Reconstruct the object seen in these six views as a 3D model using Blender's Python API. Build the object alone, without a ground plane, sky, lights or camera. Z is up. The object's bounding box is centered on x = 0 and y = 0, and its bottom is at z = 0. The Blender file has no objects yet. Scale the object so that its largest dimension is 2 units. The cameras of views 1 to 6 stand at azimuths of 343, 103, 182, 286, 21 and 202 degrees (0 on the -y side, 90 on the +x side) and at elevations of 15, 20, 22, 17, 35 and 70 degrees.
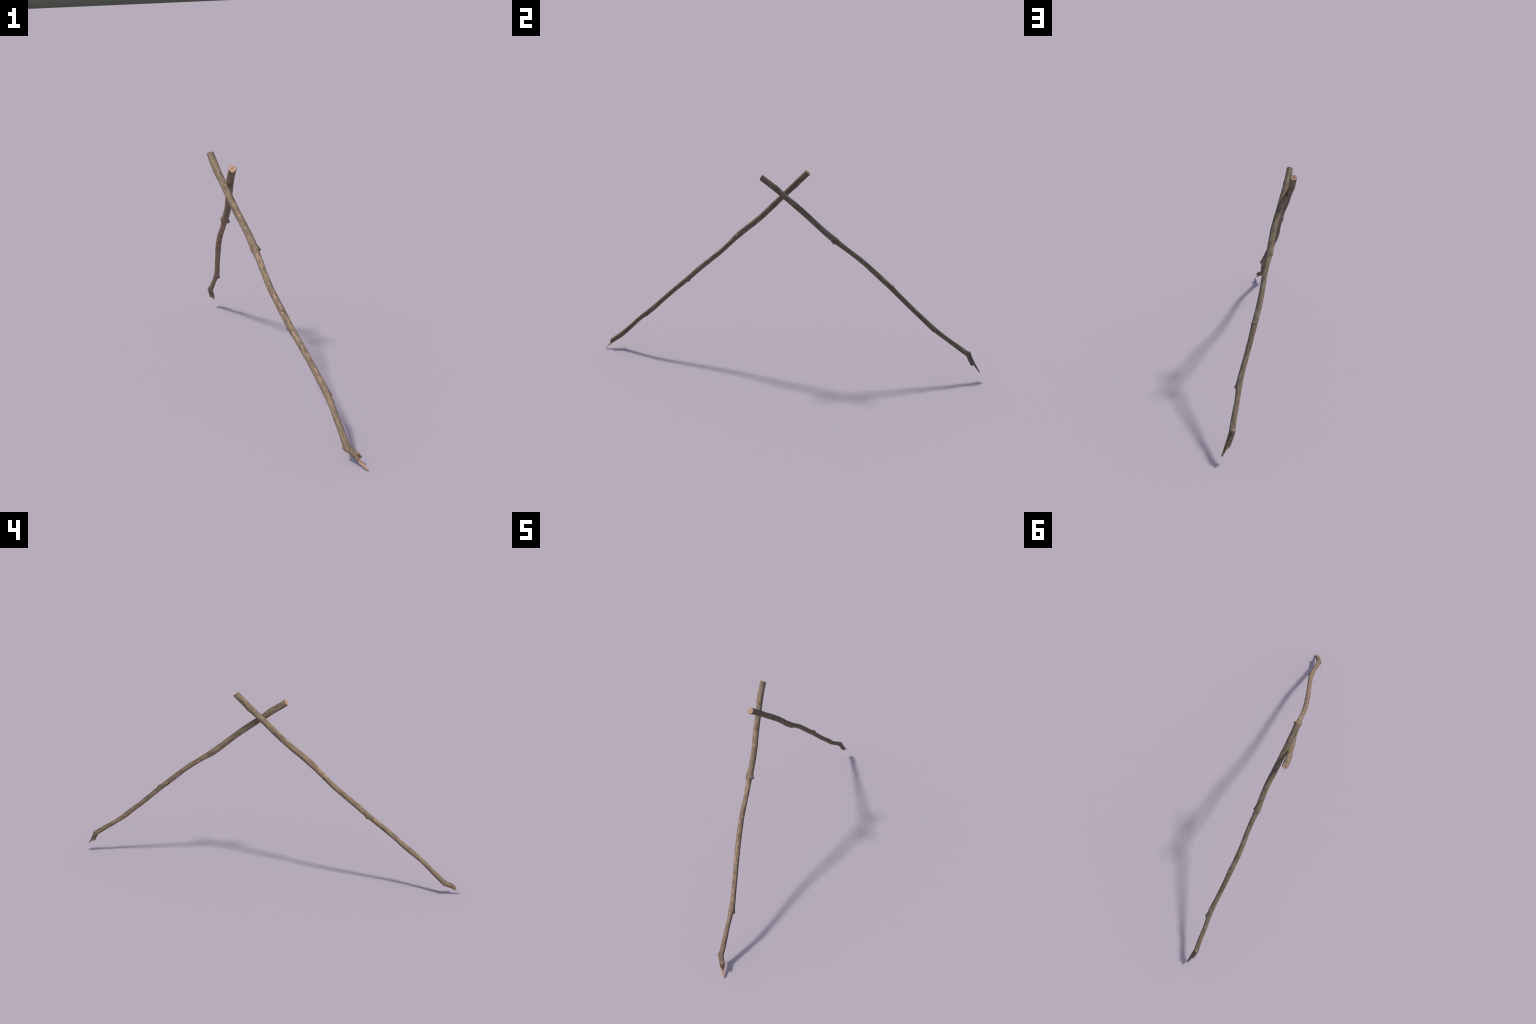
"""Two dry forked-node sticks leaning crosswise against each other.

Both sticks are the same branch: a gently kinked shaft with three bud nodes, a saw-cut
upper end and a foot that bends sharply and ends in a broken stump with one long sliver.
The stick is described once in its own frame (millimetres, +z runs from the bend of the
foot up to the cut end), and is placed twice.
"""
import bpy, math
import numpy as np
from mathutils import Matrix, Vector, noise

MM = 0.001

# ----------------------------------------------------------------- stick description (mm)
# centre line and radius of the shaft, from the cut end down to the bend of the foot
SPINE = [
    (0.0, 0.0, 1376.6, 14.6), (-1.7, 0.8, 1345.6, 14.7), (-3.2, 2.0, 1314.7, 14.8), (-3.9, 3.5, 1283.7, 14.8),
    (-3.1, 4.7, 1252.8, 14.2), (-1.7, 5.8, 1221.8, 13.7), (-0.8, 7.2, 1190.9, 13.5), (-0.5, 8.5, 1159.9, 13.7),
    (0.2, 9.9, 1128.9, 13.9), (1.2, 11.2, 1098.0, 13.9), (2.6, 12.5, 1067.0, 13.8), (4.3, 13.5, 1036.1, 13.6),
    (5.6, 12.9, 1005.1, 13.6), (6.0, 11.4, 974.2, 13.8), (5.8, 9.6, 943.2, 14.0), (4.8, 7.8, 912.3, 14.4),
    (3.5, 7.2, 881.3, 14.2), (2.7, 8.2, 850.4, 12.8), (1.8, 10.0, 819.4, 11.8), (0.3, 11.5, 788.5, 11.4),
    (-1.5, 12.2, 757.6, 11.3), (-3.4, 11.9, 726.6, 11.7), (-4.8, 10.9, 695.7, 11.7), (-5.1, 9.4, 664.7, 11.7),
    (-4.5, 7.9, 633.7, 12.1), (-3.7, 6.8, 602.8, 12.4), (-2.5, 6.4, 571.8, 12.3), (-1.0, 6.4, 540.8, 12.3),
    (0.6, 6.1, 509.9, 12.1), (2.7, 5.2, 479.0, 11.8), (5.0, 3.9, 448.1, 11.5), (7.3, 3.1, 417.2, 11.3),
    (9.6, 2.4, 386.3, 11.2), (11.8, 2.0, 355.3, 11.2), (13.7, 2.3, 324.4, 11.1), (15.6, 2.7, 293.5, 11.4),
    (17.5, 2.6, 262.5, 12.0), (18.4, 1.4, 231.6, 12.2), (17.4, -0.7, 200.6, 11.5), (15.2, -2.4, 169.8, 10.6),
    (12.6, -2.7, 138.9, 10.3), (10.3, -1.9, 108.0, 10.6), (8.0, -1.0, 77.1, 11.0), (5.4, -0.6, 46.2, 11.4),
    (3.0, -0.9, 20.0, 12.0), (1.2, -1.8, 0.4, 12.2), (8.5, -5.6, -20.0, 11.6), (24.2, -13.3, -59.3, 11.3),
    (43.0, -22.5, -106.2, 11.3),
]
BEND_Z = 0.4            # the foot turns here
STUMP_LENGTH = 60.0     # from the bend to the broken rim
SLIVER_LENGTH = 106.0   # from the bend to the point of the sliver

# buds: (z, angle deg, height, run-up above, drop below, half width across) in mm
BUDS = [
    (874.0, 11.0, 10.8, 30.0, 4.5, 7.5),
    (876.0, 187.0, 4.2, 42.0, 14.0, 9.0),
    (507.0, 96.0, 6.6, 15.0, 9.0, 7.0),
    (512.0, 150.0, 2.4, 12.0, 12.0, 6.0),
    (206.0, 29.0, 8.8, 36.0, 4.5, 6.0),
    (212.0, 205.0, 1.6, 20.0, 9.0, 7.0),
    (3.0, 160.0, 4.6, 7.0, 15.0, 7.0),
    (1287.0, 105.0, 1.8, 26.0, 24.0, 10.0),
]
SCARS = [(-12.0, 2.5, 866.0, 6.0), (27.0, 11.5, 868.5, 4.5), (-1.5, 21.5, 500.0, 4.0), (33.0, 9.0, 201.0, 4.0), (-10.0, 8.0, 12.0, 4.5)]   # (x, y, z, size)
NODE_SPANS = [(908.0, 852.0), (526.0, 490.0), (242.0, 192.0)]   # stretches of shaft that are bud nodes

BARK = 1.05             # bark over the wood radius listed above
COLUMNS = 96
RING_STEP = 1.6


# ----------------------------------------------------------------- spine sampling
def resample_spine(step):
    p = np.array(SPINE, float)
    chord = np.r_[0, np.cumsum(np.linalg.norm(np.diff(p[:, :3], axis=0), axis=1))]
    slope = np.zeros_like(p)                      # chord-length Catmull-Rom tangents
    for i in range(len(p)):
        a, b = max(i - 1, 0), min(i + 1, len(p) - 1)
        slope[i] = (p[b] - p[a]) / (chord[b] - chord[a])
    q = np.arange(0, chord[-1], step)
    k = np.clip(np.searchsorted(chord, q, side='right') - 1, 0, len(p) - 2)
    h = (chord[k + 1] - chord[k])[:, None]
    u = ((q - chord[k]) / h[:, 0])[:, None]
    return ((2*u**3 - 3*u**2 + 1) * p[k] + (u**3 - 2*u**2 + u) * h * slope[k]
            + (-2*u**3 + 3*u**2) * p[k + 1] + (u**3 - u**2) * h * slope[k + 1]), q


PATH, RUN = resample_spine(0.5)
BEND_RUN = RUN[np.argmin(np.abs(PATH[:, 2] - BEND_Z))]
TANGENT = np.gradient(PATH[:, :3], axis=0)
kernel = np.hanning(31); kernel /= kernel.sum()   # soften how fast the rings tilt in the bend
TANGENT = np.stack([np.convolve(np.pad(TANGENT[:, j], 15, 'edge'), kernel, 'valid') for j in range(3)], 1)
TANGENT /= np.linalg.norm(TANGENT, axis=1)[:, None]


def station(run):
    """centre, radius and the two cross axes at a distance along the stick from the cut end"""
    c = np.array([np.interp(run, RUN, PATH[:, j]) for j in range(4)])
    t = np.array([np.interp(run, RUN, TANGENT[:, j]) for j in range(3)])
    t /= np.linalg.norm(t)
    ex = np.array([1.0, 0, 0]) - t * t[0]
    ex /= np.linalg.norm(ex)
    return c[:3], c[3], ex, np.cross(-t, ex)


def smooth(a, b, x):
    u = min(max((x - a) / (b - a), 0.0), 1.0)
    return u * u * (3 - 2 * u)


def wrap(deg):
    return (deg + 180.0) % 360.0 - 180.0


def bud_rise(z, radius, deg):
    total = 0.0
    for bz, ba, height, above, below, half in BUDS:
        d = z - bz
        if d > above or d < -below:
            continue
        along = (1 - d / above) ** 1.4 if d >= 0 else 1 - smooth(0, below, -d)
        width = half * (1.0 + 0.8 * max(d, 0) / above)
        across = math.exp(-(math.radians(wrap(deg - ba)) * radius / width) ** 2)
        total += height * along * across
    return total


def surface(run, deg):
    """point of the bark surface (mm) at a run and an angle round the stick"""
    c, r, ex, ey = station(run)
    a = math.radians(deg)
    ca, sa = math.cos(a), math.sin(a)
    z = BEND_RUN - run
    n1 = noise.noise(Vector((ca * 1.1, sa * 1.1, run * 0.022)))
    n2 = noise.noise(Vector((ca * 3.1 + 7, sa * 3.1, run * 0.05)))
    n3 = noise.noise(Vector((ca * 9.0, sa * 9.0 + 3, run * 0.13)))
    r = r + BARK + 0.35 * n1 + 0.28 * n2 + 0.16 * n3 + bud_rise(z, r, deg)
    p = c + ex * (r * ca) + ey * (r * sa)
    if run < 40.0:                                # the saw cut is a little oblique
        p = p + np.cross(ex, ey) * (0.155 * r * math.cos(a - math.radians(138.0)) * (1 - run / 40.0))
    return p


# ----------------------------------------------------------------- broken foot
def rim_length(deg):
    """how far past the bend the bark rim of the stump reaches, by angle (mm)"""
    jag = 1.2 * noise.noise(Vector((deg * 0.09, 3.3, 0))) + 0.9 * noise.noise(Vector((deg * 0.3, 9.1, 0)))
    base = STUMP_LENGTH
    base -= 10.5 * (1 - smooth(34, 50, abs(wrap(deg + 73.0))))      # short upper prong
    base -= 11.0 * math.exp(-(wrap(deg + 112.0) / 8.0) ** 2)        # split beside it
    base -= 3.0 * math.exp(-(wrap(deg - 45.0) / 18.0) ** 2)
    return base + jag


def sliver_share(deg):
    """0 .. 1: how much of the sliver stands at this angle (a wedge with a slanted tip)"""
    lean = wrap(deg - 106.0)
    wedge = (60.0 - lean) / 46.0 if lean > 0 else (42.0 + lean) / 26.0
    return min(max(wedge, 0.0), 1.0) * (1.0 - 0.09 * smooth(-8, 20, -lean))


def foot_point(run_past, deg, rho):
    run = BEND_RUN + run_past
    c, r, ex, ey = station(run)
    p = surface(run, deg) if rho > 0.999 else c + (surface(run, deg) - c) * rho
    kick = max(run_past - 55.0, 0.0) / 52.0 * 5.0       # the sliver springs outward a little
    a = math.radians(102.0)
    return p + (ex * math.cos(a) + ey * math.sin(a)) * kick


def fracture_length(rho, deg):
    """broken end as a height field over the cross section: rim, hollow, inner prong, sliver"""
    a = math.radians(deg)
    x, y = rho * math.cos(a), rho * math.sin(a)
    rough = noise.noise(Vector((x * 3, y * 3, 1.0))) + 0.6 * noise.noise(Vector((x * 8, y * 8, 4.0)))
    hollow = 1 - smooth(30, 120, abs(wrap(deg + 112.0))) * min(rho * 2.5, 1.0)
    core = 57.0 - 9.0 * hollow + 2.0 * rough
    level = core + (rim_length(deg) - core) * smooth(0.55, 0.95, rho)
    b = math.radians(192.0)                                          # inner prong
    d2 = (x - 0.48 * math.cos(b)) ** 2 + (y - 0.48 * math.sin(b)) ** 2
    level = max(level, 71.0 - 95.0 * d2 + rough)
    share = min(sliver_share(deg), min(max((rho - 0.50) / 0.46, 0.0), 1.0))
    return max(level, STUMP_LENGTH - 4.0 + (SLIVER_LENGTH + 4.0 - STUMP_LENGTH) * share) if share > 0 else level


# ----------------------------------------------------------------- build the one mesh, by region
verts, faces = [], {}


def add_ring(points):
    first = len(verts)
    verts.extend([tuple(p * MM) for p in points])
    return list(range(first, first + len(points)))


def skin(a, b, region):
    n = len(a)
    for j in range(n):
        k = (j + 1) % n
        faces.setdefault(region(j) if callable(region) else region, []).append((a[j], a[k], b[k], b[j]))


ANGLES = [360.0 * j / COLUMNS for j in range(COLUMNS)]
FOOT_RUN = BEND_RUN + 22.0
runs = list(np.linspace(1.2, FOOT_RUN, int((FOOT_RUN - 1.2) / RING_STEP)))


def body_region(run):
    z = BEND_RUN - run
    for i, (top, low) in enumerate(NODE_SPANS):
        if low < z < top:
            return ('bud_node', i)
    return ('foot', 0) if z < 26.0 else ('shaft', 0)


# saw-cut end: rounded rim, slightly dished face with a sunken pith
cut_rings = []
for rho, lift in ((0.06, -1.6), (0.13, -0.9), (0.22, -0.2), (0.4, 0.25), (0.6, 0.1), (0.78, 0.25), (0.9, 0.1), (0.955, 0.0)):
    c, r, ex, ey = station(0.0)
    t = np.cross(ex, ey)
    pts = []
    for deg in ANGLES:
        p = surface(0.0, deg)
        q = c + (p - c) * rho
        rough = 0.35 * noise.noise(Vector((q[0] * 0.5, q[1] * 0.5, 2.0)))
        pts.append(q + t * (lift + rough * (rho < 0.95)))
    cut_rings.append(add_ring(pts))
c0 = add_ring([station(0.0)[0] - np.array([0, 0, 1.6])])[0]
for j in range(COLUMNS):
    faces.setdefault(('cut_end', 0), []).append((c0, cut_rings[0][j], cut_rings[0][(j + 1) % COLUMNS]))
for a, b in zip(cut_rings, cut_rings[1:]):
    skin(a, b, ('cut_end', 0))

previous = cut_rings[-1]
previous_run = 0.0
for run in runs:
    ring = add_ring([surface(run, d) for d in ANGLES])
    skin(previous, ring, body_region(0.5 * (run + previous_run)))
    previous, previous_run = ring, run

# bark of the stump and the sliver: columns of unequal length
STEPS = 44
for i in range(1, STEPS + 1):
    u = i / STEPS
    ring = add_ring([foot_point(22.0 + u * (fracture_length(1.0, d) - 22.0), d, 1.0) for d in ANGLES])

    def region(j, u=u):
        past = 22.0 + u * (fracture_length(1.0, ANGLES[j]) - 22.0)
        stripped = past > 62.0 and 140.0 < ANGLES[j] < 205.0
        return ('splinter', 0) if stripped else ('foot', 0)
    skin(previous, ring, region)
    previous = ring
# torn wood inside the rim
for rho in (0.97, 0.94, 0.9, 0.86, 0.82, 0.78, 0.73, 0.68, 0.63, 0.58, 0.53, 0.48, 0.43, 0.38, 0.33, 0.26, 0.18, 0.08):
    ring = add_ring([foot_point(fracture_length(rho, d), d, rho) for d in ANGLES])
    skin(previous, ring, ('splinter', 0))
    previous = ring
centre = add_ring([foot_point(50.0, 0.0, 0.0001)])[0]
for j in range(COLUMNS):
    faces[('splinter', 0)].append((previous[j], previous[(j + 1) % COLUMNS], centre))

# ----------------------------------------------------------------- materials


class Nodes:
    """small helper to write node graphs as expressions"""

    def __init__(self, name):
        self.mat = bpy.data.materials.new(name)
        self.mat.use_nodes = True
        self.tree = self.mat.node_tree
        self.tree.nodes.clear()

    def put(self, socket, value):
        if hasattr(value, 'is_output'):
            self.tree.links.new(value, socket)
        else:
            socket.default_value = value

    def node(self, kind, **props):
        n = self.tree.nodes.new(kind)
        for k, v in props.items():
            setattr(n, k, v)
        return n

    def math(self, op, a, b=0.0, c=None, clamp=False):
        n = self.node('ShaderNodeMath', operation=op, use_clamp=clamp)
        self.put(n.inputs[0], a)
        self.put(n.inputs[1], b)
        if c is not None:
            self.put(n.inputs[2], c)
        return n.outputs[0]

    def split(self, v):
        n = self.node('ShaderNodeSeparateXYZ')
        self.put(n.inputs[0], v)
        return n.outputs

    def join(self, x, y, z):
        n = self.node('ShaderNodeCombineXYZ')
        for s, v in zip(n.inputs, (x, y, z)):
            self.put(s, v)
        return n.outputs[0]

    def curve(self, x, points):
        n = self.node('ShaderNodeFloatCurve')
        cm = n.mapping
        cm.use_clip = False
        c = cm.curves[0]
        c.points[0].location, c.points[1].location = points[0], points[-1]
        for p in points[1:-1]:
            c.points.new(*p)
        cm.update()
        self.put(n.inputs['Value'], x)
        return n.outputs[0]

    def noise(self, vec, scale, detail=4.0, rough=0.55, distort=0.0):
        n = self.node('ShaderNodeTexNoise')
        self.put(n.inputs['Vector'], vec)
        n.inputs['Scale'].default_value = scale
        n.inputs['Detail'].default_value = detail
        n.inputs['Roughness'].default_value = rough
        n.inputs['Distortion'].default_value = distort
        return n.outputs['Fac']

    def range(self, x, a, b, lo=0.0, hi=1.0):
        n = self.node('ShaderNodeMapRange', interpolation_type='SMOOTHSTEP')
        for s, v in zip(n.inputs, (x, a, b, lo, hi)):
            self.put(s, v)
        return n.outputs[0]

    def mix(self, f, a, b, blend='MIX'):
        n = self.node('ShaderNodeMix', data_type='RGBA', blend_type=blend)
        self.put(n.inputs['Factor'], f)
        for s, v in ((n.inputs[6], a), (n.inputs[7], b)):
            self.put(s, v if hasattr(v, 'is_output') else (*v, 1.0))
        return n.outputs[2]

    def finish(self, colour, rough, height, bump_distance, strength=0.6):
        b = self.node('ShaderNodeBsdfPrincipled')
        self.put(b.inputs['Base Color'], colour)
        self.put(b.inputs['Roughness'], rough)
        b.inputs['Specular IOR Level'].default_value = 0.25
        bump = self.node('ShaderNodeBump')
        bump.inputs['Strength'].default_value = strength
        bump.inputs['Distance'].default_value = bump_distance
        self.put(bump.inputs['Height'], height)
        self.tree.links.new(bump.outputs[0], b.inputs['Normal'])
        out = self.node('ShaderNodeOutputMaterial')
        self.tree.links.new(b.outputs[0], out.inputs['Surface'])
        return self.mat


OLIVE = (0.205, 0.162, 0.108)
OLIVE_DEEP = (0.125, 0.098, 0.070)
TAN = (0.345, 0.232, 0.172)
RUSSET = (0.175, 0.112, 0.085)
LICHEN = (0.250, 0.240, 0.200)
WOOD = (0.470, 0.310, 0.210)
WOOD_DEEP = (0.230, 0.125, 0.085)


def stick_frame(g):
    """coordinates about the centre line: dx, dy (m) and z (m)"""
    x, y, z = g.split(g.node('ShaderNodeTexCoord').outputs['Object'])[:3]
    t = g.math('DIVIDE', z, 1.4)
    pts = [p for p in SPINE if p[2] >= 0]
    pts = pts[::-1][::3] + [pts[0]]
    cx = g.curve(t, [(p[2] / 1400.0, 0.5 + p[0] / 100.0) for p in pts])
    cy = g.curve(t, [(p[2] / 1400.0, 0.5 + p[1] / 100.0) for p in pts])
    dx = g.math('SUBTRACT', x, g.math('MULTIPLY', g.math('SUBTRACT', cx, 0.5), 0.1))
    dy = g.math('SUBTRACT', y, g.math('MULTIPLY', g.math('SUBTRACT', cy, 0.5), 0.1))
    return dx, dy, z


def facing(g, dx, dy, deg):
    a = math.radians(deg)
    d = g.math('ADD', g.math('MULTIPLY', dx, math.cos(a) / 0.0125), g.math('MULTIPLY', dy, math.sin(a) / 0.0125))
    return d      # about -1 .. 1


def bark_material():
    g = Nodes('bark')
    dx, dy, z = stick_frame(g)
    streak = g.join(dx, dy, g.math('MULTIPLY', z, 0.22))       # long grain
    blotch = g.join(dx, dy, g.math('MULTIPLY', z, 0.40))
    grain = g.join(dx, dy, g.math('MULTIPLY', z, 0.10))
    fine = g.noise(streak, 420.0, 5.0, 0.6)
    mid = g.noise(streak, 95.0, 4.0, 0.55)
    # base: olive brown with darker long clouds and reddish ones
    col = g.mix(g.range(mid, 0.35, 0.62), OLIVE_DEEP, OLIVE)
    col = g.mix(g.math('MULTIPLY', g.range(g.noise(blotch, 60.0, 3.0), 0.52, 0.66), 0.65), col, RUSSET)
    # peeled tan patches, mostly along one flank and below the big node
    flank = g.range(facing(g, dx, dy, -78.0), 0.05, 0.95)
    along = g.curve(g.math('DIVIDE', z, 1.4), [(0, 0.42), (0.08, 0.45), (0.15, 0.60), (0.2, 0.72), (0.3, 0.62), (0.45, 0.52), (0.52, 0.55),
                                              (0.585, 0.95), (0.61, 0.75), (0.63, 0.25), (0.75, 0.34), (0.9, 0.36), (1.0, 0.3)])
    want = g.math('MULTIPLY', flank, along)
    low = g.range(z, 0.16, 0.34)                               # towards the foot the patches draw out into fibres
    patch = g.math('ADD', g.math('MULTIPLY', low, g.noise(blotch, 85.0, 5.0, 0.62, 0.4)),
                   g.math('MULTIPLY', g.math('SUBTRACT', 1.0, low), g.noise(grain, 230.0, 4.0, 0.6)))
    peeled = g.range(g.math('ADD', patch, g.math('MULTIPLY', want, 0.22)), 0.615, 0.675)
    peeled = g.math('MULTIPLY', peeled, g.math('MULTIPLY_ADD', low, 0.35, 0.55))
    col = g.mix(peeled, col, g.mix(g.range(fine, 0.3, 0.7), TAN, (0.28, 0.195, 0.140)))
    # small tan flecks everywhere
    fleck = g.range(g.noise(blotch, 190.0, 2.0, 0.5), 0.62, 0.69)
    col = g.mix(g.math('MULTIPLY', fleck, 0.55), col, TAN)
    # pale lichen streaks on the opposite flank
    other = g.range(facing(g, dx, dy, 110.0), 0.1, 0.95)
    lich = g.range(g.math('ADD', g.noise(streak, 75.0, 4.0, 0.6), g.math('MULTIPLY', other, 0.13)), 0.68, 0.76)
    col = g.mix(g.math('MULTIPLY', lich, 0.8), col, LICHEN)
    # dark lenticels and cracks
    dark = g.range(g.noise(grain, 260.0, 3.0, 0.6), 0.64, 0.72)
    col = g.mix(g.math('MULTIPLY', dark, 0.55), col, (0.07, 0.055, 0.042))
    # scars where buds broke off: dark red-brown with a pale lip
    for sx, sy, sz, size in SCARS:
        ox, oy, oz = g.split(g.node('ShaderNodeTexCoord').outputs['Object'])[:3]
        d = g.node('ShaderNodeVectorMath', operation='DISTANCE')
        g.put(d.inputs[0], g.join(ox, oy, oz))
        d.inputs[1].default_value = (sx * MM, sy * MM, sz * MM)
        away = g.math('MULTIPLY_ADD', g.math('SUBTRACT', fine, 0.5), size * MM * 0.9, d.outputs['Value'])
        col = g.mix(g.range(away, size * MM * 1.25, size * MM * 0.95, 0.0, 0.7), col, (0.40, 0.25, 0.19))
        col = g.mix(g.range(away, size * MM * 0.95, size * MM * 0.6, 0.0, 0.85), col, (0.105, 0.058, 0.044))
    # fine tone variation
    col = g.mix(0.35, col, g.mix(fine, (0.45, 0.45, 0.45), (1.25, 1.25, 1.25)), 'MULTIPLY')
    h = g.math('ADD', g.math('MULTIPLY', fine, 0.5), g.math('ADD', mid, g.math('MULTIPLY', peeled, -0.35)))
    return g.finish(col, 0.85, h, 0.0012, 0.5)


def wood_material():
    g = Nodes('torn_wood')
    x, y, z = g.split(g.node('ShaderNodeTexCoord').outputs['Object'])[:3]
    # fibres follow the stump, which leans away from the stick axis
    ux = g.math('ADD', x, g.math('MULTIPLY', z, 0.40))
    uy = g.math('ADD', y, g.math('MULTIPLY', z, -0.20))
    v = g.join(ux, uy, g.math('MULTIPLY', z, 0.06))
    f = g.noise(v, 420.0, 4.0, 0.6)
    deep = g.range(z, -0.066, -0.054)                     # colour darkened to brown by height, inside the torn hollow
    col = g.mix(g.range(f, 0.32, 0.58), WOOD_DEEP, WOOD)
    col = g.mix(g.math('MULTIPLY', deep, 0.6), col, g.mix(f, (0.10, 0.055, 0.04), (0.30, 0.17, 0.12)))
    return g.finish(col, 0.8, f, 0.0012, 0.7)


def end_grain_material():
    g = Nodes('end_grain')
    x, y, z = g.split(g.node('ShaderNodeTexCoord').outputs['Object'])[:3]
    px, py = g.math('SUBTRACT', x, -0.0012), g.math('SUBTRACT', y, 0.0008)
    rad = g.math('SQRT', g.math('ADD', g.math('MULTIPLY', px, px), g.math('MULTIPLY', py, py)))
    n = g.noise(g.join(x, y, 0.3), 260.0, 3.0, 0.6)
    wob = g.math('ADD', rad, g.math('MULTIPLY', g.math('SUBTRACT', n, 0.5), 0.004))
    col = g.mix(g.range(n, 0.3, 0.7), (0.40, 0.25, 0.17), (0.52, 0.345, 0.235))
    ring = g.math('MULTIPLY', g.range(wob, 0.0024, 0.0038), g.range(wob, 0.0060, 0.0044))
    col = g.mix(g.math('MULTIPLY', ring, 0.8), col, (0.20, 0.105, 0.07))
    jag = g.math('MULTIPLY_ADD', g.math('SUBTRACT', g.noise(g.join(x, y, 0.9), 130.0, 2.0), 0.5), 0.0105, rad)
    col = g.mix(g.range(jag, 0.0138, 0.0144), col, (0.15, 0.105, 0.075))
    return g.finish(col, 0.8, n, 0.0008, 0.5)


MATERIALS = {'shaft': bark_material()}
MATERIALS['bud_node'] = MATERIALS['foot'] = MATERIALS['shaft']
MATERIALS['splinter'] = wood_material()
MATERIALS['cut_end'] = end_grain_material()

# ----------------------------------------------------------------- meshes that share one surface
whole = bpy.data.meshes.new('whole_stick')
all_faces = [f for fs in faces.values() for f in fs]
whole.from_pydata(verts, [], all_faces)
import bmesh
bm = bmesh.new()
bm.from_mesh(whole)
bmesh.ops.recalc_face_normals(bm, faces=bm.faces)
flip = (bm.faces[len(all_faces) // 2].normal)
bm.to_mesh(whole)
bm.free()
whole.update()
normals = [v.normal.copy() for v in whole.vertices]
# orientation of every face after the recalculation, region by region
oriented = [tuple(p.vertices) for p in whole.polygons]
meshes = {}
start = 0
for key, fs in faces.items():
    part = oriented[start:start + len(fs)]
    start += len(fs)
    used = sorted({i for f in part for i in f})
    index = {v: i for i, v in enumerate(used)}
    me = bpy.data.meshes.new('%s_surface' % key[0])
    me.from_pydata([verts[i] for i in used], [], [tuple(index[i] for i in f) for f in part])
    me.materials.append(MATERIALS[key[0]])
    me.polygons.foreach_set('use_smooth', [True] * len(me.polygons))
    me.update()
    if key[0] not in ('splinter', 'cut_end'):
        me.normals_split_custom_set_from_vertices([normals[i] for i in used])
    meshes[key] = me
bpy.data.meshes.remove(whole)

# ----------------------------------------------------------------- place the two sticks (metres)
PLACES = [
    Matrix(((0.99232, 0.0, -0.12369, 0.06723), (0.09166, 0.6715, 0.73531, -0.92239), (0.08306, -0.74101, 0.66634, 0.06221), (0, 0, 0, 1))),
    Matrix(((0.74115, 0.66163, -0.11375, 0.07894), (-0.47022, 0.39067, -0.79137, 0.93854), (-0.47916, 0.64001, 0.60066, 0.12191), (0, 0, 0, 1))),
]
LABELS = ['weathered brown branch stick with cut top and splintered foot',
          'matching bare branch stick leaning crosswise, knotty and splintered']
for place, label in zip(PLACES, LABELS):
    stick = bpy.data.objects.new('wooden_stick', None)
    stick.empty_display_size = 0.1
    stick['label'] = label
    stick['category'] = 'wooden stick'
    loc, rot, _ = place.decompose()
    stick.matrix_world = Matrix.LocRotScale(loc, rot.normalized(), None)
    bpy.context.scene.collection.objects.link(stick)
    for (name, _i), me in meshes.items():
        part = bpy.data.objects.new(name, me)
        part.parent = stick
        bpy.context.scene.collection.objects.link(part)
